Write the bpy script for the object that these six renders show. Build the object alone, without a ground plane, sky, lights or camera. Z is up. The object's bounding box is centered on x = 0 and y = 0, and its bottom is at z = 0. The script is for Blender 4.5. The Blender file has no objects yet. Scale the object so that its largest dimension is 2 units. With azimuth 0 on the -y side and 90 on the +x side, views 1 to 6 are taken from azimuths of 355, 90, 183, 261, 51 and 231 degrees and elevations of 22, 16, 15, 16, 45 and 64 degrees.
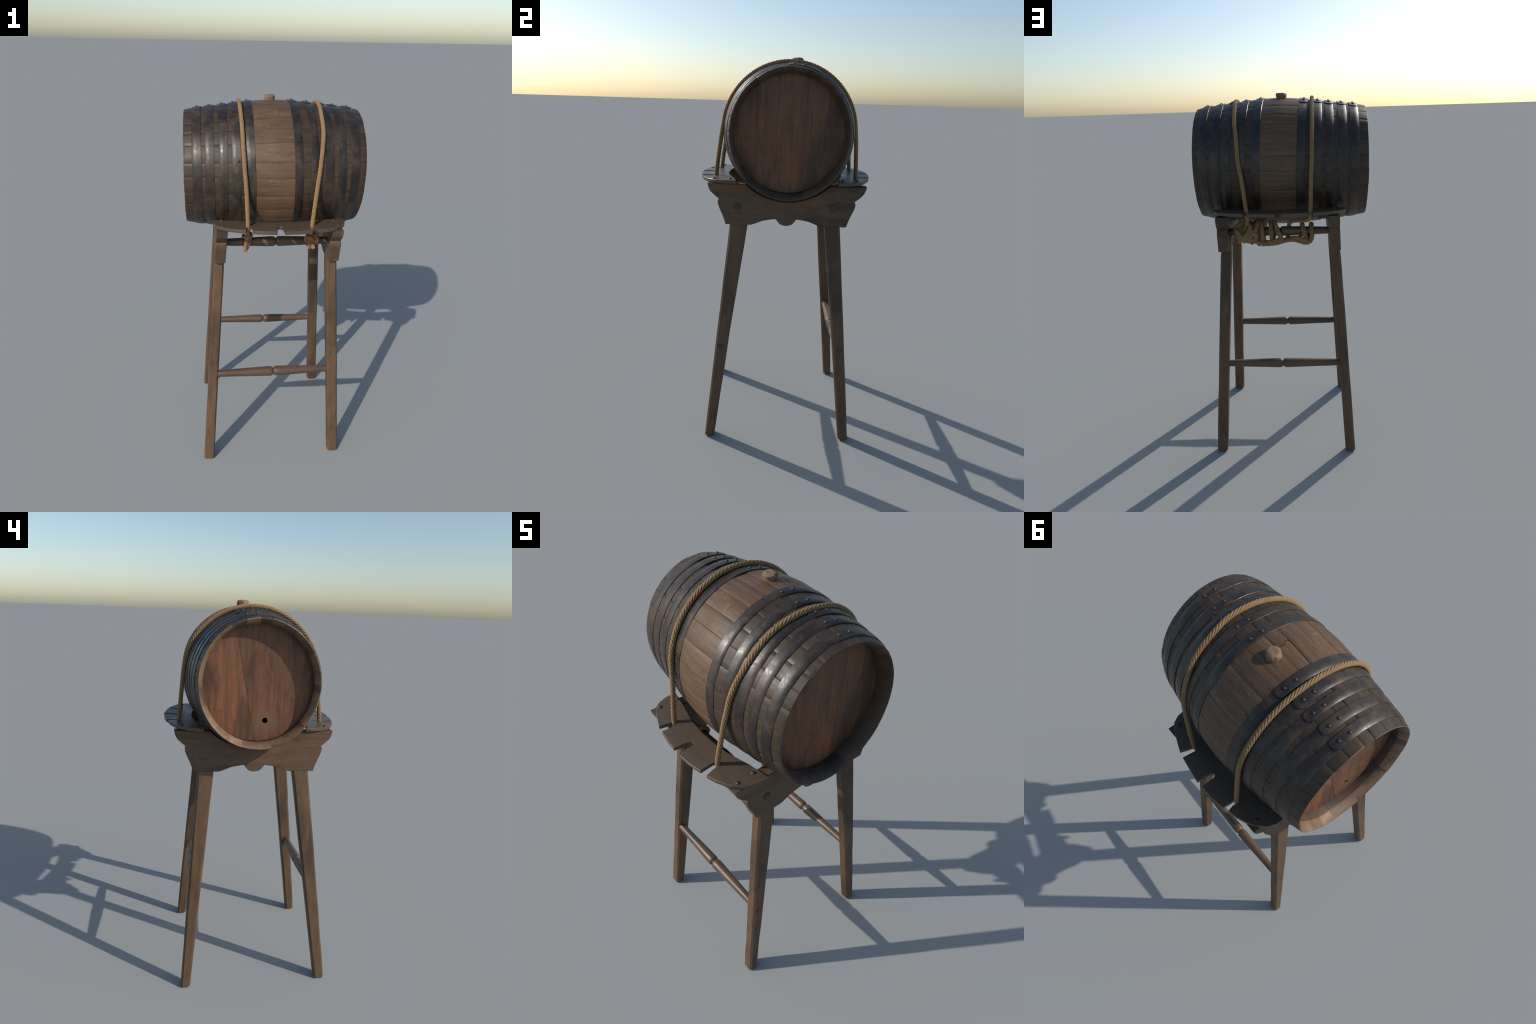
import bpy, bmesh, math, random
import numpy as np
from mathutils import Vector, Matrix, noise

random.seed(11)
R = random.Random(5)
rad = math.radians

# ------------------------------------------------------------------ helpers
def link(ob):
    bpy.context.scene.collection.objects.link(ob)
    return ob

def empty(name, loc, label, category):
    e = link(bpy.data.objects.new(name, None))
    e.location = loc
    e["label"] = label
    e["category"] = category
    bpy.context.view_layer.update()
    return e

def child(ob, parent):
    """parent without moving: mesh coordinates stay in the world frame"""
    ob.parent = parent
    ob.matrix_parent_inverse = parent.matrix_world.inverted()
    return ob

def mesh_obj(name, verts, faces, mat, parent, smooth=None):
    me = bpy.data.meshes.new(name)
    me.from_pydata([tuple(map(float, v)) for v in verts], [], faces)
    bm = bmesh.new(); bm.from_mesh(me)
    bmesh.ops.recalc_face_normals(bm, faces=bm.faces)
    bm.to_mesh(me); bm.free()
    me.materials.append(mat)
    ob = link(bpy.data.objects.new(name, me))
    if smooth is not None:
        shade(me, smooth)
    if parent is not None:
        child(ob, parent)
    return ob

def shade(me, angle):
    me.shade_smooth()
    if angle < 179:
        me.set_sharp_from_angle(angle=rad(angle))

def catmull(pts, closed=False, step=.004):
    P = np.array(pts, float)
    if closed:
        P = np.vstack([P[-1], P, P[0], P[1]])
    else:
        P = np.vstack([2*P[0]-P[1], P, 2*P[-1]-P[-2]])
    out = []
    for i in range(1, len(P)-2):
        p0, p1, p2, p3 = P[i-1:i+3]
        n = max(2, int(np.linalg.norm(p2-p1)/step))
        for t in np.linspace(0, 1, n, endpoint=False):
            out.append(.5*((2*p1)+(-p0+p2)*t+(2*p0-5*p1+4*p2-p3)*t*t+(-p0+3*p1-3*p2+p3)*t**3))
    if not closed:
        out.append(P[-2])
    return np.array(out)

def resample(P, step):
    d = np.r_[0, np.cumsum(np.linalg.norm(np.diff(P, axis=0), axis=1))]
    n = max(3, int(d[-1]/step))
    s = np.linspace(0, d[-1], n)
    return np.stack([np.interp(s, d, P[:, k]) for k in range(P.shape[1])], 1), s

def interp(tab, x):
    """smooth monotone interpolation through control points"""
    xs = [t[0] for t in tab]; ys = [t[1] for t in tab]
    if x <= xs[0]: return ys[0]
    if x >= xs[-1]: return ys[-1]
    n = len(xs)
    h = [xs[i+1]-xs[i] for i in range(n-1)]
    d = [(ys[i+1]-ys[i])/h[i] for i in range(n-1)]
    m = [d[0]]+[0 if d[i-1]*d[i] <= 0 else 2*d[i-1]*d[i]/(d[i-1]+d[i]) for i in range(1, n-1)]+[d[-1]]
    i = max(k for k in range(n-1) if xs[k] <= x)
    t = (x-xs[i])/h[i]
    return ((1+2*t)*(1-t)**2*ys[i]+t*(1-t)**2*h[i]*m[i]+t*t*(3-2*t)*ys[i+1]+t*t*(t-1)*h[i]*m[i+1])

# ---------------------------------------------------------------- materials
def nodes(name):
    m = bpy.data.materials.new(name)
    m.use_nodes = True
    nt = m.node_tree
    nt.nodes.clear()
    out = nt.nodes.new("ShaderNodeOutputMaterial")
    b = nt.nodes.new("ShaderNodeBsdfPrincipled")
    nt.links.new(b.outputs[0], out.inputs[0])
    return m, nt, b

class NT:
    def __init__(s, nt):
        s.nt = nt
    def add(s, t, **kw):
        n = s.nt.nodes.new(t)
        for k, v in kw.items():
            setattr(n, k, v)
        return n
    def put(s, sock, v):
        if hasattr(v, "is_output"):
            s.nt.links.new(v, sock)
        else:
            sock.default_value = v
    def coord(s):
        return s.add("ShaderNodeTexCoord").outputs["Object"]
    def map(s, v, scale, loc=(0, 0, 0), rot=(0, 0, 0)):
        n = s.add("ShaderNodeMapping")
        s.put(n.inputs["Vector"], v)
        n.inputs["Scale"].default_value = scale
        s.put(n.inputs["Location"], loc)
        n.inputs["Rotation"].default_value = rot
        return n.outputs[0]
    def noise(s, v, scale, detail=4, rough=.6, dist=0.):
        n = s.add("ShaderNodeTexNoise")
        s.put(n.inputs["Vector"], v)
        n.inputs["Scale"].default_value = scale
        n.inputs["Detail"].default_value = detail
        n.inputs["Roughness"].default_value = rough
        n.inputs["Distortion"].default_value = dist
        return n.outputs["Fac"]
    def ramp(s, f, stops):
        n = s.add("ShaderNodeValToRGB")
        s.put(n.inputs[0], f)
        e = n.color_ramp.elements
        while len(e) < len(stops):
            e.new(.5)
        for k, (p, c) in zip(e, stops):
            k.position = p
            k.color = (*c, 1) if len(c) == 3 else c
        return n.outputs[0]
    def rng(s, f, a, b, c=0., d=1.):
        n = s.add("ShaderNodeMapRange")
        n.interpolation_type = "SMOOTHSTEP"
        s.put(n.inputs[0], f)
        for i, v in enumerate((a, b, c, d)):
            n.inputs[i+1].default_value = v
        return n.outputs[0]
    def math(s, op, a, b=0.):
        n = s.add("ShaderNodeMath", operation=op)
        s.put(n.inputs[0], a); s.put(n.inputs[1], b)
        return n.outputs[0]
    def mix(s, f, a, b, blend="MIX"):
        n = s.add("ShaderNodeMix", data_type="RGBA", blend_type=blend)
        s.put(n.inputs["Factor"], f)
        for k, v in (("A", a), ("B", b)):
            sock = [i for i in n.inputs if i.name == k and i.type == "RGBA"][0]
            if isinstance(v, tuple) and len(v) == 3: v = (*v, 1)
            s.put(sock, v)
        return [o for o in n.outputs if o.type == "RGBA"][0]
    def bump(s, h, strength, dist=.002, normal=None):
        n = s.add("ShaderNodeBump")
        s.put(n.inputs["Height"], h)
        n.inputs["Strength"].default_value = strength
        n.inputs["Distance"].default_value = dist
        if normal is not None: s.put(n.inputs["Normal"], normal)
        return n.outputs[0]
    def rnd(s):
        return s.add("ShaderNodeObjectInfo").outputs["Random"]
    def sep(s, v):
        n = s.add("ShaderNodeSeparateXYZ")
        s.put(n.inputs[0], v)
        return n.outputs

def tint(c, k):
    return tuple(x*k for x in c)

def wood(name, base, axis="x", grain=60., rough=(.42, .6), vary=.25, blotch=.35,
         stain=(.05, .03, .022), stain_amt=.4, warm=(.16, .075, .035), warm_amt=.3,
         pale=(.3, .21, .14), pale_amt=.15, per_object=.18, spec=.4, bump=.35, spot=None):
    """weathered oak: stretched grain, dark stain blotches, warm rubbed patches, pale scuffs"""
    m, nt, b = nodes(name)
    N = NT(nt)
    co = N.coord()
    st = {"x": (.07, 1, 1), "y": (1, .07, 1), "z": (1, 1, .07)}[axis]
    soft = {"x": (.35, 1, 1), "y": (1, .35, 1), "z": (1, 1, .35)}[axis]
    r = N.rnd()
    jump = N.add("ShaderNodeCombineXYZ")
    for i, k in enumerate((3.1, 5.7, 4.3)):
        N.put(jump.inputs[i], N.math("MULTIPLY", r, k if per_object else 0.))
    gv = N.map(co, st, jump.outputs[0])
    sv = N.map(co, soft, jump.outputs[0])
    g = N.noise(gv, grain, 6, .65, .4)
    fine = N.noise(gv, grain*4, 3, .6)
    big = N.noise(sv, 5.5, 4, .62, .3)
    big2 = N.noise(sv, 13, 4, .62, .6)
    c = N.ramp(g, [(.25, tint(base, 1-vary)), (.5, base), (.78, tint(base, 1+vary))])
    c = N.mix(N.math("MULTIPLY", N.rng(big2, .50, .68), warm_amt), c, warm)
    c = N.mix(N.math("MULTIPLY", N.rng(big, .49, .66), stain_amt), c, stain)
    mot = N.noise(sv, 38, 5, .7, .8)
    c = N.mix(N.math("MULTIPLY", N.rng(mot, .54, .68), stain_amt*.55), c, stain)
    c = N.mix(N.math("MULTIPLY", N.rng(mot, .30, .44, 1., 0.), warm_amt*.6), c, warm)
    if spot is not None:                 # rubbed pale wood round a hole
        dv = N.add("ShaderNodeVectorMath", operation="DISTANCE")
        N.put(dv.inputs[0], co); dv.inputs[1].default_value = spot[0]
        dd = N.math("ADD", dv.outputs["Value"], N.math("MULTIPLY", N.math("SUBTRACT", big2, .5), .12))
        c = N.mix(N.rng(dd, .018, spot[1], .75, 0.), c, spot[2])
    sc = N.noise(gv, grain*.8, 5, .75, 1.2)
    pm = N.math("MULTIPLY", N.rng(sc, .60, .75), N.rng(N.noise(sv, 9, 3, .6), .5, .64))
    c = N.mix(N.math("MULTIPLY", pm, pale_amt), c, pale)
    dk = N.math("MULTIPLY", N.rng(fine, .60, .74), .35)
    c = N.mix(dk, c, tint(base, .45))
    if per_object:
        c = N.mix(1., c, N.ramp(r, [(0, (1-per_object,)*3), (1, (1+per_object, 1+per_object*.9, 1+per_object*.75))]), "MULTIPLY")
    N.put(b.inputs["Base Color"], c)
    N.put(b.inputs["Roughness"], N.rng(big2, .3, .7, *rough))
    b.inputs["Specular IOR Level"].default_value = spec
    h = N.math("ADD", N.math("MULTIPLY", g, .7), N.math("MULTIPLY", fine, .3))
    N.put(b.inputs["Normal"], N.bump(h, bump, .0025))
    return m

def stave_material():
    """bare oak in the middle, tarry dark stain towards both ends"""
    m, nt, b = nodes("stave_oak")
    N = NT(nt)
    co = N.coord()
    r = N.rnd()
    jump = N.add("ShaderNodeCombineXYZ")
    for i, k in enumerate((2.1, 3.7, 4.9)):
        N.put(jump.inputs[i], N.math("MULTIPLY", r, k))
    gv = N.map(co, (.08, 1, 1), jump.outputs[0])
    sv = N.map(co, (.45, 1, 1), jump.outputs[0])
    g = N.noise(gv, 55, 6, .68, .5)
    fine = N.noise(gv, 240, 3, .6)
    big = N.noise(sv, 8, 4, .62, .4)
    med = N.noise(sv, 17, 5, .68, .8)
    base = (.118, .070, .038)
    mid = N.ramp(g, [(.28, tint(base, .58)), (.5, base), (.74, tint(base, 1.35))])
    mid = N.mix(N.math("MULTIPLY", N.rng(med, .52, .70), .45), mid, (.150, .072, .032))
    mid = N.mix(N.math("MULTIPLY", N.rng(big, .50, .70), .5), mid, (.066, .046, .032))
    sc = N.noise(N.map(co, (1.2, .5, .5), jump.outputs[0]), 55, 5, .75, 1.5)
    pm = N.math("MULTIPLY", N.rng(sc, .55, .67), N.rng(N.noise(sv, 11, 3, .6), .49, .62))
    mid = N.mix(N.math("MULTIPLY", pm, .6), mid, (.30, .185, .10))
    endb = (.051, .034, .0215)
    end = N.ramp(g, [(.25, tint(endb, .65)), (.5, endb), (.78, tint(endb, 1.5))])
    end = N.mix(N.math("MULTIPLY", N.rng(med, .52, .68), .65), end, (.100, .050, .025))
    end = N.mix(N.math("MULTIPLY", N.rng(big, .50, .68), .7), end, (.022, .019, .019))
    end = N.mix(N.math("MULTIPLY", pm, .3), end, (.16, .12, .09))
    xx = N.sep(co)[0]
    ax = N.math("ABSOLUTE", N.math("SUBTRACT", xx, -.003))
    c = N.mix(N.rng(ax, .105, .135), mid, end)
    c = N.mix(N.math("MULTIPLY", N.rng(fine, .60, .74), .3), c, (.03, .022, .018))
    c = N.mix(1., c, N.ramp(r, [(0, (.86, .86, .87)), (.5, (1, .98, .96)), (1, (1.10, 1.05, 1.0))]), "MULTIPLY")
    N.put(b.inputs["Base Color"], c)
    N.put(b.inputs["Roughness"], N.rng(med, .3, .7, .40, .58))
    b.inputs["Specular IOR Level"].default_value = .36
    h = N.math("ADD", N.math("MULTIPLY", g, .7), N.math("MULTIPLY", fine, .3))
    h = N.math("ADD", h, N.math("MULTIPLY", med, .4))
    N.put(b.inputs["Normal"], N.bump(h, .4, .0025))
    return m

def iron_material(name, k=1.):
    """tarred wrought iron with brown rust bloom"""
    m, nt, b = nodes(name)
    N = NT(nt)
    co = N.coord()
    n1 = N.noise(co, 9, 5, .62, .6)
    n2 = N.noise(co, 34, 5, .68, .5)
    n3 = N.noise(co, 210, 3, .6)
    c = N.ramp(n1, [(.36, (.015*k, .0125*k, .0105*k)), (.52, (.031*k, .0235*k, .0175*k)), (.66, (.066*k, .043*k, .027*k))])
    rust = N.math("MULTIPLY", N.rng(n2, .55, .70), N.rng(N.noise(co, 6, 3, .6), .46, .62))
    c = N.mix(N.math("MULTIPLY", rust, .65), c, (.115, .055, .030))
    c = N.mix(N.math("MULTIPLY", N.rng(N.noise(co, 70, 4, .7), .54, .70), .45), c, (.095, .058, .038))
    c = N.mix(N.math("MULTIPLY", N.rng(n3, .60, .74), .25), c, (.095, .076, .062))
    N.put(b.inputs["Base Color"], c)
    N.put(b.inputs["Roughness"], N.rng(N.math("ADD", n2, N.math("MULTIPLY", n1, .3)), .45, .85, .31, .52))
    b.inputs["Metallic"].default_value = .1
    b.inputs["Specular IOR Level"].default_value = .52
    N.put(b.inputs["Normal"], N.bump(N.math("ADD", N.math("MULTIPLY", n2, .8), N.math("MULTIPLY", n3, .25)), .22, .002))
    return m

def rope_material():
    m, nt, b = nodes("hemp_fibre")
    N = NT(nt)
    co = N.coord()
    f = N.noise(co, 420, 3, .7)
    n1 = N.noise(co, 22, 4, .65)
    c = N.ramp(f, [(.3, (.16, .090, .038)), (.5, (.285, .170, .075)), (.72, (.41, .258, .120))])
    c = N.mix(N.math("MULTIPLY", N.rng(n1, .5, .7), .45), c, (.15, .105, .062))
    c = N.mix(N.math("MULTIPLY", N.rng(N.noise(co, 160, 2, .5), .62, .72), .6), c, (.045, .032, .02))
    N.put(b.inputs["Base Color"], c)
    b.inputs["Roughness"].default_value = .85
    b.inputs["Specular IOR Level"].default_value = .2
    b.inputs["Sheen Weight"].default_value = .1
    N.put(b.inputs["Normal"], N.bump(f, .6, .0015))
    return m

M_STAVE = stave_material()
M_IRON = iron_material("tarred_iron")
M_RIVET = iron_material("rivet_iron", 1.5)
M_NAIL = iron_material("nail_iron", 2.1)
M_HEAD = wood("head_oak", (.135, .061, .030), "z", 62, (.42, .58), .50, stain=(.045, .026, .018), stain_amt=.75,
              warm=(.215, .075, .026), warm_amt=.75, pale=(.24, .14, .075), pale_amt=.5, per_object=.14,
              spot=((-.384, -.027, 1.455), .085, (.155, .094, .050)))
M_LEG = wood("leg_oak", (.112, .066, .035), "z", 50, (.45, .62), .28, stain=(.045, .030, .020), stain_amt=.75,
             warm=(.155, .077, .037), warm_amt=.6, pale=(.26, .175, .1), pale_amt=.5, per_object=.06)
M_TRESTLE = wood("trestle_oak", (.104, .063, .035), "y", 34, (.45, .62), .26, stain=(.034, .027, .021), stain_amt=.85,
                 warm=(.175, .090, .042), warm_amt=.65, pale=(.24, .16, .09), pale_amt=.45, per_object=.05)
M_SHELF = wood("shelf_oak", (.090, .063, .041), "x", 30, (.36, .50), .12, stain=(.065, .048, .037), stain_amt=.4,
               warm=(.12, .075, .045), warm_amt=.25, pale=(.2, .15, .1), pale_amt=.15, per_object=.04, spec=.5, bump=.2)
M_RAIL = wood("turned_oak", (.110, .066, .039), "x", 50, (.35, .5), .2, stain=(.045, .03, .024), stain_amt=.5,
              warm=(.15, .072, .038), warm_amt=.4, pale=(.3, .22, .15), pale_amt=.45, per_object=.06, spec=.5, bump=.25)
M_PEG = wood("peg_oak", (.055, .042, .034), "x", 40, (.4, .55), .2, stain=(.03, .026, .024), stain_amt=.5, per_object=.05)
M_BUNG = wood("bung_cork", (.215, .138, .080), "z", 90, (.6, .8), .45, stain=(.06, .04, .026), stain_amt=.8,
              warm=(.25, .13, .06), warm_amt=.5, pale=(.40, .30, .21), pale_amt=.7, per_object=0, bump=1.0)
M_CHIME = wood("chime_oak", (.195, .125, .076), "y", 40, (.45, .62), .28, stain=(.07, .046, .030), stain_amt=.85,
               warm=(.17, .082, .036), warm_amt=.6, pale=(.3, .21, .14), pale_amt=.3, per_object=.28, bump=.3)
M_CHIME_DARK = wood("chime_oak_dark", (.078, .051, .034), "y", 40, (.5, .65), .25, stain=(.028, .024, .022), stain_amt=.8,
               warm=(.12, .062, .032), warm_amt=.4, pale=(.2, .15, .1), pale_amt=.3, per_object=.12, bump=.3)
M_ROPE = rope_material()

# ------------------------------------------------------------------- barrel
barrel = empty("wooden_barrel", (0, 0, 1.285), "old dark oak cask with ten iron hoops lying sideways", "barrel")

BULGE = [(0, .3465), (.10, .3405), (.20, .3290), (.26, .3225), (.325, .3145), (.39, .3075), (.457, .2965)]
OVAL = [(-.457, .957), (-.40, .970), (-.30, .977), (-.20, .984), (0, .992), (.20, .983), (.30, .975), (.40, .966), (.457, .943)]
LEN = .457
def bz(x): return interp(BULGE, abs(x))+.0022*math.tanh(x*7)
def by(x):
    return bz(x)*interp(OVAL, x)
def cy(x): return .0095-.0040*x/LEN-.003*(x/LEN)**2
def cz(x): return 1.6298+.0015*x/LEN
def bpt(x, th, off=0.):
    """point on the cask: x along the axis, th degrees from the top towards +y, off outwards"""
    a = rad(th)
    return (x, cy(x)+(by(x)+off)*math.sin(a), cz(x)+(bz(x)+off+(.004 if math.cos(a) < 0 else 0)*math.cos(a)**2)*math.cos(a))

SEAMS = [-8.8, 1.0, 14.5, 28.6, 42, 52, 69, 80, 93, 110, 122, 137, 150, 164, 179, 193, 206, 218, 230,
         242, 255.6, 271.1, 284, 300.3, 313.4, 325.4, 338.2, 351.2]

def stave(t0, t1, x0, x1, dh, cut0=None, cut1=None):
    """a curved plank: outer face, bevelled chime, inner wall. cut = slanted broken end"""
    cols = []
    w = t1-t0
    e = .26
    ths = [t0+.02, t0+.02+e*.35, t0+.02+e]+[t0+w*f for f in (.25, .42, .58, .75)]+[t1-.02-e, t1-.02-e*.35, t1-.02]
    drop = [-.0018, -.0004, 0, 0, 0, 0, 0, 0, -.0004, -.0018]
    nx = max(8, int((x1-x0)/.014))
    for th, dr in zip(ths, drop):
        f = (th-t0)/w
        a = x0+(cut0(f) if cut0 else 0)
        b = x1+(cut1(f) if cut1 else 0)
        loop = []
        for i in range(nx+1):
            x = a+(b-a)*i/nx
            if i == 0: x += .0
            n = noise.noise(Vector((x*5, th*.12, t0)))*.0009+noise.noise(Vector((x*22, th*.9, t0+7)))*.0004
            d = dr if 0 < i < nx else dr-.0006
            loop.append(bpt(x, th, dh+d+n))
        if cut1 is None:
            loop += [bpt(b+.0018, th, dh-.003), bpt(b+.0002, th, dh-.0065), bpt(b-.036, th, -.034), bpt(b-.085, th, -.0365)]
        else:
            loop += [bpt(b, th, -.012)]
        if cut0 is None:
            loop += [bpt(a+.085, th, -.0365), bpt(a+.036, th, -.034), bpt(a-.0002, th, dh-.0065), bpt(a-.0018, th, dh-.003)]
        else:
            loop += [bpt(a, th, -.012)]
        cols.append(loop)
    K = len(cols[0])
    V = [p for c in cols for p in c]
    F = []
    for c in range(len(cols)-1):
        for k in range(K):
            k2 = (k+1) % K
            F.append((c*K+k, c*K+k2, (c+1)*K+k2, (c+1)*K+k))
    F.append(tuple(range(K)))
    F.append(tuple((len(cols)-1)*K+k for k in range(K)))
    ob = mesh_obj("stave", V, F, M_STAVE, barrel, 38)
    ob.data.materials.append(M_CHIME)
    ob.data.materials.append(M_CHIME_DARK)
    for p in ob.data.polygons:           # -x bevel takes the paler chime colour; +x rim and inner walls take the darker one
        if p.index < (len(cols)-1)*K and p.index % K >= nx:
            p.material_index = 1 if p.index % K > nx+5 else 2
    return ob

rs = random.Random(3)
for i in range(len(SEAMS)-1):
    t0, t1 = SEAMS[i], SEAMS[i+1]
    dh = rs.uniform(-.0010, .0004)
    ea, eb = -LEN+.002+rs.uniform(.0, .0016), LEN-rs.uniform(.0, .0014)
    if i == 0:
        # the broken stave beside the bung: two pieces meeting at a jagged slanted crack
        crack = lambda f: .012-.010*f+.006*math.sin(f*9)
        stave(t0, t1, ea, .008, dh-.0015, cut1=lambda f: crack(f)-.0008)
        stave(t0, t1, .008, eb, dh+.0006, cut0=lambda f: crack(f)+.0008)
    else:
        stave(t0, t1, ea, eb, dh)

# hoops: front / top / back positions of the band centre along the cask, width
HOOPS = [(-.391, -.389, -.3845, .046), (-.3275, -.327, -.322, .045), (-.260, -.259, -.257, .043),
         (-.1975, -.2005, -.194, .044), (-.1295, -.128, -.110, .046),
         (.108, .109, .1225, .043), (.1905, .188, .1975, .041), (.264, .264, .276, .045),
         (.329, .327, .336, .045), (.4005, .404, .403, .044)]
T = .0022

rivet_me = None
def dome_mesh(name, r, h, mat, seg=14):
    V = []; F = []
    prof = [(1.0, -.25), (1.0, .12), (.93, .45), (.72, .78), (.40, .95)]
    for (q, z) in prof:
        for s in range(seg):
            a = 2*math.pi*s/seg
            V.append((q*r*math.cos(a), q*r*math.sin(a), z*h))
    V.append((0, 0, h))
    for j in range(len(prof)-1):
        for s in range(seg):
            s2 = (s+1) % seg
            F.append((j*seg+s, j*seg+s2, (j+1)*seg+s2, (j+1)*seg+s))
    for s in range(seg):
        F.append(((len(prof)-1)*seg+s, (len(prof)-1)*seg+(s+1) % seg, len(V)-1))
    me = bpy.data.meshes.new(name)
    me.from_pydata(V, [], F)
    me.materials.append(mat)
    me.shade_smooth()
    return me
RIVET = dome_mesh("rivet", .0074, .0052, M_RIVET)
NAIL = dome_mesh("nail", .0092, .0060, M_NAIL)

def place(name, me, loc, normal, parent, s=1.):
    ob = link(bpy.data.objects.new(name, me))
    q = Vector((0, 0, 1)).rotation_difference(Vector(normal))
    ob.matrix_world = Matrix.Translation(Vector(loc)) @ q.to_matrix().to_4x4() @ Matrix.Scale(s, 4)
    bpy.context.view_layer.update()
    child(ob, parent)
    return ob

RIV = {0: (3.1, 12.2), 1: (2.0, 10.2), 2: (3.6, 12.0), 3: (2.6, 10.9), 4: (6.2, 14.5),
       5: (.2, 8.9), 6: (.9, 9.6), 7: (4.7, 13.4), 8: (2.8, 11.7), 9: (1.1, 10.3)}
for hi, (xf, xt, xb, wd) in enumerate(HOOPS):
    # x of the band round the cask = A + B sin + C cos through the three measured places
    A, B, C = np.linalg.solve(np.array([[1, -.93, .37], [1, .15, .99], [1, .98, .17]]), np.array([xf, xt, xb]))
    cen = lambda th: A+B*math.sin(rad(th))+C*math.cos(rad(th))
    sg = 1 if hi < 5 else -1                     # which way the free end of the strap points
    r0, r1 = RIV[hi]
    tip = (r1+6.3) if sg > 0 else (r0-6.0)       # free end, on top
    other = (r0-9) if sg > 0 else (r1+9)
    span = 360+abs(tip-other)
    n = 190
    V = []; rings = []
    pro = [(-1, -.0035), (-1, .0013), (-.955, T), (.0, T+.0005), (.955, T), (1, .0013), (1, -.0035)]
    for k in range(n+1):
        s = span*k/n
        if k < 5:                                   # finer steps at the clipped end
            s = [0, .25, 1.0, 1.9, 3.2][k]
        th = tip-sg*s
        lift = (T+.0003)*(1-min(1, max(0, (s-abs(tip-other))/9))) if s < 60 else 0.
        under = -.0015 if s > 350 else 0.
        half = wd/2
        if s < 1.9: half *= .52+.48*(s/1.9)
        wob = noise.noise(Vector((th*.02+hi*3, hi, 1)))*.0012
        ring = []
        for (q, o) in pro:
            x = cen(th)+wob+q*half
            dent = noise.noise(Vector((x*14, th*.07, hi*2.)))*.0006
            ring.append(bpt(x, th, o+lift+under+dent if o > 0 else o+max(lift-.004, 0)))
        rings.append(ring)
    K = len(pro)
    V = [p for r_ in rings for p in r_]
    F = []
    for k in range(n):
        for j in range(K):
            j2 = (j+1) % K
            F.append((k*K+j, k*K+j2, (k+1)*K+j2, (k+1)*K+j))
    F.append(tuple(range(K))); F.append(tuple(n*K+j for j in range(K)))
    hoop = mesh_obj("hoop", V, F, M_IRON, barrel, 40)
    for th in (r0, r1):
        p = bpt(cen(th), th, 2*T+.0004)
        nrm = Vector(bpt(cen(th), th, .1))-Vector(p)
        place("rivet", RIVET, p, nrm, hoop)
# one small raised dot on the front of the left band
p = bpt(-.186, -74.5, T)
place("rivet", RIVET, p, Vector(bpt(-.186, -74.5, .1))-Vector(p), barrel, .95)

# heads: boards between slanted seams, clipped to the round of the chime
def head(xh, sgn, seams, slope):
    """seams: y at z=1.63 of each joint; slope: dy/dz"""
    ry, rz = by(xh)-.0345, bz(xh)-.0345
    c0, z0 = cy(xh), cz(xh)
    edges = [-1.0]+seams+[1.0]
    for i in range(len(edges)-1):
        lo, hi_ = edges[i], edges[i+1]
        pts = []
        def inside(y, z):
            d = (y-slope*(z-z0))
            return lo+.0005 <= d <= hi_-.0005
        n = 260
        poly = []
        # outline: arc points inside the strip, closed by straight seams
        for k in range(n):
            a = 2*math.pi*k/n
            y, z = c0+ry*math.cos(a), z0+rz*math.sin(a)
            poly.append((y, z))
        for side, off in ((1, lo+.0001), (-1, hi_-.0001)):
            new = []
            for k in range(len(poly)):
                p, q = poly[k], poly[(k+1) % len(poly)]
                dp = side*(p[0]-slope*(p[1]-z0)-off); dq = side*(q[0]-slope*(q[1]-z0)-off)
                if dp >= 0: new.append(p)
                if dp*dq < 0:
                    t = dp/(dp-dq)
                    new.append((p[0]+(q[0]-p[0])*t, p[1]+(q[1]-p[1])*t))
            poly = new
        if len(poly) < 3: continue
        # thin out the arc
        keep = [poly[0]]
        for p in poly[1:]:
            if math.hypot(p[0]-keep[-1][0], p[1]-keep[-1][1]) > .0004: keep.append(p)
        poly = keep
        K = len(poly)
        cyy = sum(p[0] for p in poly)/K; czz = sum(p[1] for p in poly)/K
        dx = rs.uniform(-.0007, .0007)
        V = []
        for ins, dd in ((0, -.014), (0, -.0005), (.0005, 0)):
            for (y, z) in poly:
                l = math.hypot(y-cyy, z-czz) or 1
                V.append((xh+sgn*(dd+dx), y-(y-cyy)/l*ins, z-(z-czz)/l*ins))
        F = [tuple(range(K)), tuple(2*K+k for k in range(K))]
        for j in (0, 1):
            for k in range(K):
                F.append((j*K+k, j*K+(k+1) % K, (j+1)*K+(k+1) % K, (j+1)*K+k))
        ob = mesh_obj("head_board", V, F, M_HEAD, barrel, 30)
        if sgn < 0 and lo < -.043 < hi_ and True:
            drill(ob, (xh, -.027, 1.455), .0135)

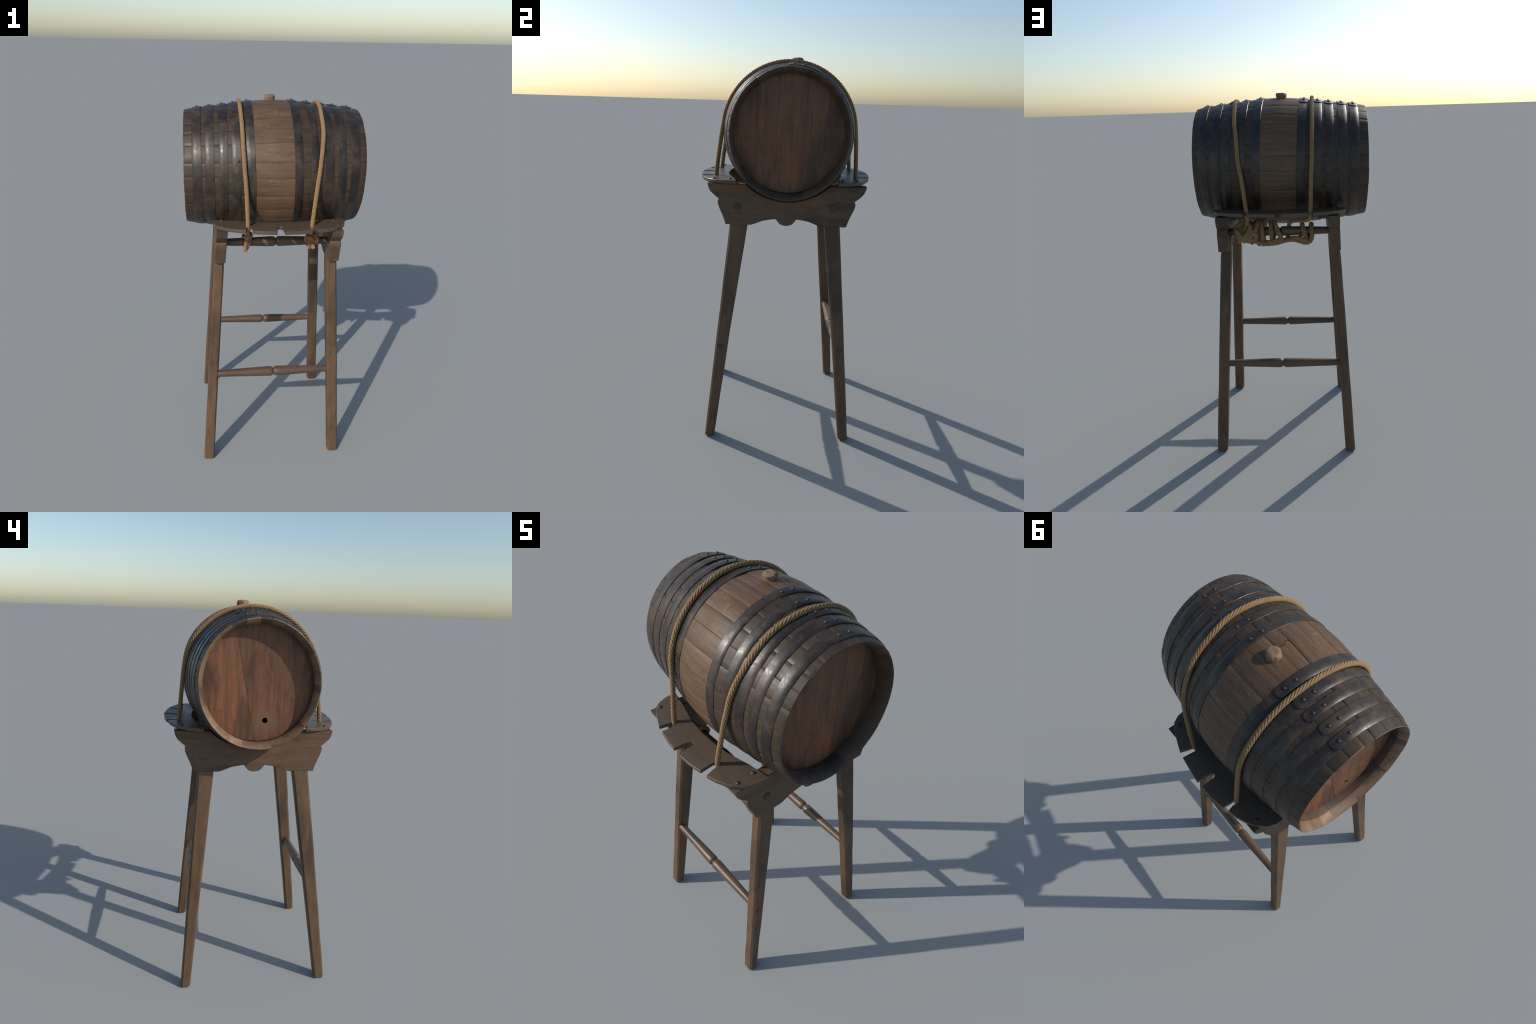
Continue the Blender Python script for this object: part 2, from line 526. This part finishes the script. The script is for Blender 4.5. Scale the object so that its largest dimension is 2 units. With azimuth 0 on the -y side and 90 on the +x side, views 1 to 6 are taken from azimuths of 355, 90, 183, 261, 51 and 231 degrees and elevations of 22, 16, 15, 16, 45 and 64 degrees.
def drill(ob, c, r):
    """bore the tap hole through the board"""
    bm = bmesh.new()
    bmesh.ops.create_cone(bm, cap_ends=True, segments=28, radius1=r, radius2=r, depth=.08,
                          matrix=Matrix.Translation(Vector(c)) @ Matrix.Rotation(math.pi/2, 4, "Y"))
    me = bpy.data.meshes.new("bore"); bm.to_mesh(me); bm.free()
    cut = link(bpy.data.objects.new("bore", me))
    md = ob.modifiers.new("bore", "BOOLEAN")
    md.object = cut; md.operation = "DIFFERENCE"; md.solver = "EXACT"
    bpy.context.view_layer.update()
    dg = bpy.context.evaluated_depsgraph_get()
    nm = bpy.data.meshes.new_from_object(ob.evaluated_get(dg))
    ob.modifiers.clear()
    ob.data = nm
    bpy.data.objects.remove(cut)

head(-.384, -1, [-.175, -.055, .070, .185], .19)
head(.384, 1, [-.150, -.062, .065, .171], .075)

# bung: stubby knocked-about plug
V = []; F = []
seg = 40
prof = [(.0265, -.012), (.0270, .004), (.0285, .011), (.0295, .018), (.0285, .0235), (.0240, .0275), (.0170, .0290), (.009, .0285)]
for j, (q, h) in enumerate(prof):
    for s in range(seg):
        a = 2*math.pi*s/seg
        k = 1+.14*noise.noise(Vector((math.cos(a)*1.5, math.sin(a)*1.5, j*.35)))+.07*noise.noise(Vector((math.cos(a)*4, math.sin(a)*4, j*.6+3)))
        V.append((-.004+q*k*math.cos(a), .045+q*k*math.sin(a), 1.9705+h+(.0030*noise.noise(Vector((math.cos(a)*2, math.sin(a)*2, 4+q*60))) if h > 0 else 0)))
V.append((-.004, .045, 1.9705+.0270))
for j in range(len(prof)-1):
    for s in range(seg):
        s2 = (s+1) % seg
        F.append((j*seg+s, j*seg+s2, (j+1)*seg+s2, (j+1)*seg+s))
for s in range(seg):
    F.append(((len(prof)-1)*seg+s, (len(prof)-1)*seg+(s+1) % seg, len(V)-1))
mesh_obj("bung", V, F, M_BUNG, barrel, 50)

# -------------------------------------------------------------------- stand
stand = empty("wooden_stand", (0, 0, 0), "tall four legged oak trestle with scalloped cradle boards", "stand")

def prism(name, poly, axis, frame, lo, hi, mat, parent, bev=.0022, wobble=.0006):
    """extrude a closed 2D outline with eased edges. frame(u, v, d) -> world point"""
    P = np.array(poly)
    K = len(P)
    nx = np.roll(P, -1, 0)-np.roll(P, 1, 0)
    area = .5*np.sum(P[:, 0]*np.roll(P[:, 1], -1)-np.roll(P[:, 0], -1)*P[:, 1])
    nrm = np.stack([nx[:, 1], -nx[:, 0]], 1)*(1 if area > 0 else -1)
    nrm /= np.linalg.norm(nrm, axis=1)[:, None]+1e-9
    V = []
    for d, ins in ((lo, bev), (lo+bev*(1 if hi > lo else -1), 0), (hi-bev*(1 if hi > lo else -1), 0), (hi, bev)):
        for k in range(K):
            w = wobble*noise.noise(Vector((P[k, 0]*30, P[k, 1]*30, d*20)))
            q = P[k]-nrm[k]*(ins+w)
            V.append(frame(q[0], q[1], d))
    F = [tuple(range(K)), tuple(3*K+k for k in range(K))]
    for j in range(3):
        for k in range(K):
            F.append((j*K+k, j*K+(k+1) % K, (j+1)*K+(k+1) % K, (j+1)*K+k))
    return mesh_obj(name, V, F, mat, parent, 32)

# scalloped cradle board, half outline from the top tip down to the middle drop
def trestle(sgn, x_top, lean, dy):
    tip = catmull([(.391, 1.386), (.389, 1.372), (.379, 1.349), (.358, 1.328), (.336, 1.3105)], step=.005)
    mid = catmull([(.336, 1.3105), (.3405, 1.300), (.3395, 1.284), (.331, 1.261), (.318, 1.232), (.308, 1.205), (.301, 1.183)], step=.006)[1:]
    low = catmull([(.175, 1.183), (.146, 1.193), (.114, 1.205), (.082, 1.2115), (.052, 1.2155)], step=.007)
    drop = catmull([(.052, 1.2155), (.042, 1.2035), (.031, 1.191), (.016, 1.1845), (0, 1.182)], step=.005)[1:]
    half = [tuple(p) for p in np.vstack([tip, mid, low, drop])]
    other = [(-y, z) for (y, z) in half[:-1]][::-1]
    xm = sgn*(x_top-.03)
    a0 = math.degrees(math.acos((1.6305-1.386)/(bz(xm)+.006)))
    arc = []
    for k in range(25):
        a = 180+a0-2*a0*k/24
        y, z = bpt(xm, a, .006)[1:]
        arc.append((y-dy, z))
    poly = half+other+arc
    # the outline starts at the right tip, goes under the board to the left tip and back over the cradle
    f = lambda u, v, d: (sgn*(x_top+lean*(1.386-v)-d), u+dy, v)
    return prism("trestle_board", poly, "x", f, 0., .057, M_TRESTLE, stand, .003)
trestle(1, .3375, .040, .002)
trestle(-1, .3010, .052, .004)

LEGS = [  # (y0,y1,x0,x1) at z=1.18, then at the floor
    ((-.278, -.195, .2855, .3415), (-.401, -.351, .340, .400)),
    ((.198, .274, .2830, .3380), (.332, .383, .351, .410)),
    ((-.273, -.191, -.3115, -.2600), (-.416, -.363, -.388, -.331)),
    ((.205, .284, -.3110, -.2605), (.322, .371, -.391, -.336))]
def leg(top, foot, seed):
    ch = .009
    V = []; F = []
    zs = [0, .006]+list(np.linspace(.03, 1.255, 34))
    for i, z in enumerate(zs):
        t = z/1.18
        y0, y1, x0, x1 = [foot[k]+(top[k]-foot[k])*t for k in range(4)]
        if z > 1.17:                    # tenon inside the board
            x0 += .002; x1 -= .002
        ins = .005 if i == 0 else 0
        wv = lambda k: .0016*noise.noise(Vector((k*3.1+seed, z*4.5, seed)))
        x0 += ins+wv(0); x1 -= ins+wv(1); y0 += ins+wv(2); y1 -= ins+wv(3)
        c = ch*(1+.25*noise.noise(Vector((seed, 5, z*6))))
        V += [(x0+c, y0, z), (x1-c, y0, z), (x1, y0+c, z), (x1, y1-c, z), (x1-c, y1, z), (x0+c, y1, z), (x0, y1-c, z), (x0, y0+c, z)]
    for j in range(len(zs)-1):
        for k in range(8):
            F.append((j*8+k, j*8+(k+1) % 8, (j+1)*8+(k+1) % 8, (j+1)*8+k))
    F.append(tuple(range(8))); F.append(tuple((len(zs)-1)*8+k for k in range(8)))
    return mesh_obj("leg", V, F, M_LEG, stand, 28)
for i, (t, f) in enumerate(LEGS):
    leg(t, f, i*2.3+1)

def turned(name, p0, p1, xm, r_end, r_mid, mat, peg=None, peg_r=.015, peg_out=.006):
    """lathe-turned rod swelling to a pair of beads with a groove between them"""
    p0, p1 = Vector(p0), Vector(p1)
    d = p1-p0; L = d.length; d.normalize()
    gm = (xm-p0.x)/(p1.x-p0.x)*L
    u = Vector((0, 0, 1)).cross(d).normalized(); w = d.cross(u)
    st = [(0, r_end), (.02, r_end)]
    for t in np.linspace(.05, gm-.03, 14): st.append((t, r_end+(r_mid-r_end)*(t/(gm-.03))**1.15))
    st += [(gm-.016, r_mid*1.0), (gm-.009, r_mid*.95), (gm-.0045, r_mid*.80), (gm-.0015, r_mid*.66), (gm+.0015, r_mid*.66),
           (gm+.0045, r_mid*.80), (gm+.009, r_mid*.95), (gm+.016, r_mid)]
    for t in np.linspace(gm+.03, L-.05, 14): st.append((t, r_end+(r_mid-r_end)*((L-t)/(L-gm-.03))**1.15))
    st += [(L-.02, r_end), (L, r_end)]
    seg = 22
    V = []; F = []
    for (t, r) in st:
        for s in range(seg):
            a = 2*math.pi*s/seg
            rr = r*(1+.02*noise.noise(Vector((t*9, math.cos(a), math.sin(a)+gm))))
            V.append(tuple(p0+d*t+u*(rr*math.cos(a))+w*(rr*math.sin(a))))
    for j in range(len(st)-1):
        for s in range(seg):
            s2 = (s+1) % seg
            F.append((j*seg+s, j*seg+s2, (j+1)*seg+s2, (j+1)*seg+s))
    F.append(tuple(range(seg))); F.append(tuple((len(st)-1)*seg+s for s in range(seg)))
    ob = mesh_obj(name, V, F, mat, stand, 40)
    if peg is not None:
        c = p1+d*(peg+peg_out-L) if False else None
    return ob

def peg_end(x, y, z, r, out):
    """round tenon showing on the outer face"""
    seg = 22; V = []; F = []
    prof = [(-.02, r), (out-.002, r), (out, r*.90), (out+.0006, r*.4)]
    for (dx, q) in prof:
        for s in range(seg):
            a = 2*math.pi*s/seg
            V.append((x+dx, y+q*math.cos(a), z+q*math.sin(a)))
    for j in range(len(prof)-1):
        for s in range(seg):
            s2 = (s+1) % seg
            F.append((j*seg+s, j*seg+s2, (j+1)*seg+s2, (j+1)*seg+s))
    F.append(tuple(range(seg))); F.append(tuple((len(prof)-1)*seg+s for s in range(seg)))
    return mesh_obj("peg", V, F, M_PEG, stand, 40)

# upper rails between the boards, stretchers between the legs
turned("rail", (-.275, -.240, 1.278), (.30, -.238, 1.280), .013, .0185, .0265, M_RAIL)
turned("rail", (-.275, .234, 1.278), (.30, .234, 1.278), .013, .0185, .0260, M_RAIL)
turned("stretcher", (-.335, -.332, .529), (.345, -.318, .529), .009, .0185, .0272, M_RAIL)
turned("stretcher", (-.335, .296, .528), (.345, .302, .527), .013, .0180, .0265, M_RAIL)
peg_end(.3425, -.240, 1.274, .0190, .0032)
peg_end(.3425, .233, 1.274, .0190, .0032)
peg_end(.3695, -.322, .528, .0150, .0060)
peg_end(.3700, .306, .524, .0150, .0080)

# shelves with three keyhole slots
front = [(-.316, -.245), (-.319, -.270), (-.314, -.303), (-.300, -.340), (-.280, -.366), (-.245, -.389), (-.195, -.409),
         (-.159, -.423), (-.151, -.385), (-.149, -.368), (-.143, -.358), (-.135, -.355), (-.126, -.358), (-.121, -.368), (-.122, -.385),
         (-.124, -.430), (-.065, -.440), (-.005, -.445), (.000, -.402), (.001, -.385), (.0045, -.372), (.015, -.365), (.0255, -.371),
         (.030, -.385), (.029, -.402), (.032, -.448), (.100, -.446), (.169, -.433), (.164, -.385), (.163, -.370), (.168, -.360),
         (.176, -.357), (.185, -.361), (.190, -.372), (.191, -.385), (.204, -.428), (.246, -.416), (.294, -.394), (.330, -.367),
         (.351, -.333), (.362, -.295), (.364, -.247)]
inner = [(.300, -.2555), (.245, -.267), (.149, -.292), (.07, -.302), (-.01, -.303), (-.106, -.294), (-.22, -.265)]
back = [(.357, .250), (.358, .297), (.352, .326), (.332, .359), (.299, .382), (.242, .405), (.193, .423), (.180, .385), (.177, .370),
        (.171, .360), (.164, .358), (.157, .363), (.154, .372), (.156, .385), (.160, .430), (.089, .440), (.026, .448), (.023, .402), (.0225, .385),
        (.018, .373), (.010, .367), (.001, .372), (-.003, .385), (-.004, .402), (-.005, .446), (-.068, .444), (-.138, .433), (-.142, .390), (-.141, .378),
        (-.145, .369), (-.152, .366), (-.159, .371), (-.161, .380), (-.157, .392), (-.166, .423), (-.209, .414), (-.260, .393), (-.291, .372), (-.322, .338),
        (-.336, .302), (-.338, .255)]
binner = [(-.30, .258), (-.245, .267), (-.149, .292), (-.07, .302), (.01, .303), (.106, .294), (.22, .265), (.30, .256)]
top = lambda u, v, d: (u, v, 1.4045-d)
shelf_f = prism("shelf", front+inner, "z", top, 0., .0175, M_SHELF, stand, .0018, .0010)
lifted = lambda u, v, d: (u, v, 1.4055+.034*(v-.25)-d)
shelf_b = prism("shelf", back+binner, "z", lifted, 0., .0175, M_SHELF, stand, .0018, .0010)
for (x, y) in ((.312, -.359), (.306, -.281), (-.269, -.353), (-.272, -.263)):
    place("nail", NAIL, (x, y, 1.4045), (.05, .02, 1), shelf_f)
for (x, y) in ((.307, .350), (.309, .279), (-.272, .359), (-.275, .281)):
    place("nail", NAIL, (x, y, 1.4055+.034*(y-.25)), (-.03, -.02, 1), shelf_b)

# --------------------------------------------------------------------- rope
rope = empty("lashing_rope", (0, 0, 1.20), "tan laid hemp rope lashed over a cask and knotted", "rope")
RR = .0108

def laid_rope(name, pts, r=RR, pitch=.088, kind=None, phase=0., fray=0., step=.0035):
    """three helical strands round a path"""
    P = catmull(pts, step=.004)
    P, s = resample(P, step)
    n = len(P)
    Tn = np.gradient(P, axis=0); Tn /= np.linalg.norm(Tn, axis=1)[:, None]
    u = np.cross(Tn[0], [.3, .2, 1.]); u /= np.linalg.norm(u)
    U = [u]
    for i in range(1, n):
        u = U[-1]-Tn[i]*np.dot(U[-1], Tn[i])
        U.append(u/np.linalg.norm(u))
    U = np.array(U); W = np.cross(Tn, U)
    sides = 7
    V = []; F = []
    for k in range(5):
        ph = phase-2*math.pi*s/pitch+2*math.pi*k/5
        C = P+(r*.60)*(np.cos(ph)[:, None]*U+np.sin(ph)[:, None]*W)
        Tk = np.gradient(C, axis=0); Tk /= np.linalg.norm(Tk, axis=1)[:, None]
        E1 = np.cos(ph)[:, None]*U+np.sin(ph)[:, None]*W
        E1 = E1-Tk*np.sum(E1*Tk, 1)[:, None]; E1 /= np.linalg.norm(E1, axis=1)[:, None]
        E2 = np.cross(Tk, E1)
        b0 = len(V)
        for i in range(n):
            rk = r*.43*(1+.10*noise.noise(Vector((s[i]*60, k*7., phase))))
            if i in (0, n-1): rk *= .6
            for q in range(sides):
                a = 2*math.pi*q/sides
                V.append(C[i]+rk*(math.cos(a)*E1[i]+math.sin(a)*E2[i]))
        for i in range(n-1):
            for q in range(sides):
                q2 = (q+1) % sides
                F.append((b0+i*sides+q, b0+i*sides+q2, b0+(i+1)*sides+q2, b0+(i+1)*sides+q))
        F.append(tuple(b0+q for q in range(sides))); F.append(tuple(b0+(n-1)*sides+q for q in range(sides)))
    return mesh_obj(name, V, F, M_ROPE, rope, 180)

def over_barrel(xs, th0, th1, off):
    out = []
    for k in range(27):
        th = th0+(th1-th0)*k/26
        x = interp(xs, th)
        out.append(bpt(x, th, off))
    return out
OFF = .0022+RR*.72
XL = [(-80, -.158), (-60, -.165), (-45, -.167), (-25, -.170), (0, -.171), (27, -.168), (50, -.167), (82, -.163)]
XR = [(-80, .213), (-63, .226), (-47, .235), (-29, .236), (-7, .242), (10, .245), (24, .238), (41, .235), (62, .221), (82, .212)]

# rear rail lies at y=.234, z=1.278
RY, RZ = .234, 1.278
def wraps(x0, x1, turns, rad0, rad1, squash=1., start=90., drop=0., per=9, jit=.003, seed=1):
    """coils round the rear rail, starting above it"""
    rj = random.Random(seed)
    out = []
    n = int(turns*per)
    for k in range(n+1):
        t = k/n
        a = rad(start-360*turns*t)
        r = rad0+(rad1-rad0)*t+rj.uniform(-jit, jit)
        out.append((x0+(x1-x0)*t+rj.uniform(-jit, jit), RY+r*math.cos(a), RZ-drop*(.5-.5*math.sin(a))+r*squash*math.sin(a)))
    return out

# left rope (at -x): front end hitched on the front rail, back end led to the coil
laid_rope("rope",
    [(-.150, -.279, 1.240), (-.148, -.279, 1.262), (-.145, -.282, 1.290), (-.141, -.296, 1.322), (-.140, -.318, 1.345), (-.142, -.345, 1.374), (-.143, -.358, 1.404)]
    + [bpt(-.150, -98, .022)] + over_barrel(XL, -82, 84, OFF+.0015)
    + [bpt(-.158, 100, .024), (-.153, .371, 1.410), (-.149, .362, 1.378), (-.140, .345, 1.358), (-.105, .305, 1.347), (-.065, .272, 1.340),
       (-.040, .245, 1.322), (-.034, .205, 1.290), (-.030, .215, 1.250), (-.025, .250, 1.240)])
# hitch: a turn round the rail and round the standing part
laid_rope("hitch",
    [(-.118, -.300, 1.338), (-.140, -.322, 1.330), (-.160, -.300, 1.328), (-.158, -.255, 1.318), (-.150, -.215, 1.296), (-.146, -.206, 1.270),
     (-.143, -.225, 1.245), (-.140, -.262, 1.250), (-.132, -.274, 1.285), (-.122, -.262, 1.320), (-.122, -.230, 1.322), (-.130, -.205, 1.290), (-.135, -.212, 1.262)],
    r=.0095, phase=1.)
# right rope (at +x)
laid_rope("rope",
    [(.190, -.275, 1.318), (.186, -.300, 1.338), (.182, -.338, 1.372), (.180, -.359, 1.404)]
    + [bpt(.200, -98, .022)] + over_barrel(XR, -82, 84, OFF-.0032)
    + [bpt(.196, 100, .020), (.178, .358, 1.412), (.176, .345, 1.380), (.180, .315, 1.345), (.188, .286, 1.315), (.196, .277, 1.290), (.205, .262, 1.258), (.212, .225, 1.243)],
    phase=2.)
# overhand knot on the front rail
kn = []
for k in range(22):
    t = 2*math.pi*k/22*.97+.4
    x = (math.sin(t)+2*math.sin(2*t))*.0105
    z = (math.cos(t)-2*math.cos(2*t))*.0115
    y = -math.sin(3*t)*.0115
    kn.append((.190+x, -.308+y, 1.302+z))
laid_rope("knot", kn+[(.196, -.328, 1.280), (.200, -.332, 1.268)], r=.0105, phase=.6, kind="knot")
laid_rope("hitch", [(.196, -.262, 1.318), (.190, -.225, 1.316), (.188, -.206, 1.285), (.190, -.215, 1.252), (.196, -.250, 1.246), (.204, -.278, 1.268), (.206, -.270, 1.305),
                    (.208, -.235, 1.318), (.208, -.206, 1.290)], r=.0105, phase=.3)

# coil on the rear rail: a thick untidy mass, then a few open turns and a double fall
CR = .0122
laid_rope("coil", wraps(.246, .150, 4.4, .033, .036, 1.0, 60, .002, seed=4), r=CR, phase=.2)
laid_rope("coil", wraps(.150, .238, 3.6, .056, .058, .85, 100, .003, jit=.005, seed=9), r=CR, phase=1.2)
laid_rope("coil", [(.244, .308, 1.302), (.214, .312, 1.266), (.182, .316, 1.282), (.166, .308, 1.318), (.190, .284, 1.336), (.222, .282, 1.330), (.250, .278, 1.300),
                   (.240, .294, 1.262), (.204, .312, 1.256), (.168, .314, 1.268), (.142, .300, 1.300), (.132, .274, 1.332), (.128, .225, 1.338), (.126, .195, 1.300)], r=CR, phase=.8)
laid_rope("coil", [(.176, .310, 1.298), (.150, .314, 1.286), (.136, .308, 1.268), (.150, .300, 1.248), (.186, .304, 1.250), (.214, .302, 1.262), (.230, .282, 1.252), (.226, .235, 1.240)], r=CR, phase=2.8)
laid_rope("coil", wraps(.200, .098, 2.7, .053, .050, 1.02, 200, .004, jit=.006, seed=21), r=CR, phase=3.1)
laid_rope("coil", wraps(.142, .092, 2.2, .040, .042, 1.40, 110, .012, seed=3), r=CR, phase=2.2)
laid_rope("coil", wraps(.066, .046, .95, .038, .040, 1.25, 120, .010, jit=.001, seed=7), r=CR, phase=1.7)
laid_rope("coil", [(.040, .200, 1.300), (.044, .222, 1.328), (.038, .252, 1.324), (.026, .272, 1.294), (.012, .276, 1.262), (.000, .266, 1.234), (-.006, .240, 1.222)], r=CR, phase=1.1)
fall = [(.215, .262, 1.254), (.175, .278, 1.244), (.138, .280, 1.230), (.100, .276, 1.218), (.060, .272, 1.217), (.020, .268, 1.222), (-.020, .264, 1.232),
        (-.060, .262, 1.234), (-.095, .264, 1.226), (-.125, .266, 1.218), (-.150, .264, 1.226), (-.160, .266, 1.256), (-.159, .264, 1.288),
        (-.157, .242, 1.314), (-.155, .210, 1.302), (-.150, .200, 1.268), (-.142, .222, 1.240), (-.130, .256, 1.238), (-.122, .268, 1.262),
        (-.114, .266, 1.290), (-.108, .244, 1.316), (-.106, .212, 1.302), (-.102, .202, 1.268), (-.096, .230, 1.244)]
laid_rope("coil", fall, r=CR, phase=.4)
fall2 = [(.160, .262, 1.246), (.128, .258, 1.226), (.092, .258, 1.224), (.056, .284, 1.228), (.020, .282, 1.240), (-.012, .252, 1.232), (-.045, .248, 1.240),
         (-.080, .276, 1.248), (-.112, .280, 1.240), (-.138, .256, 1.232), (-.146, .228, 1.240)]
laid_rope("coil", fall2, r=CR*.95, phase=1.9)
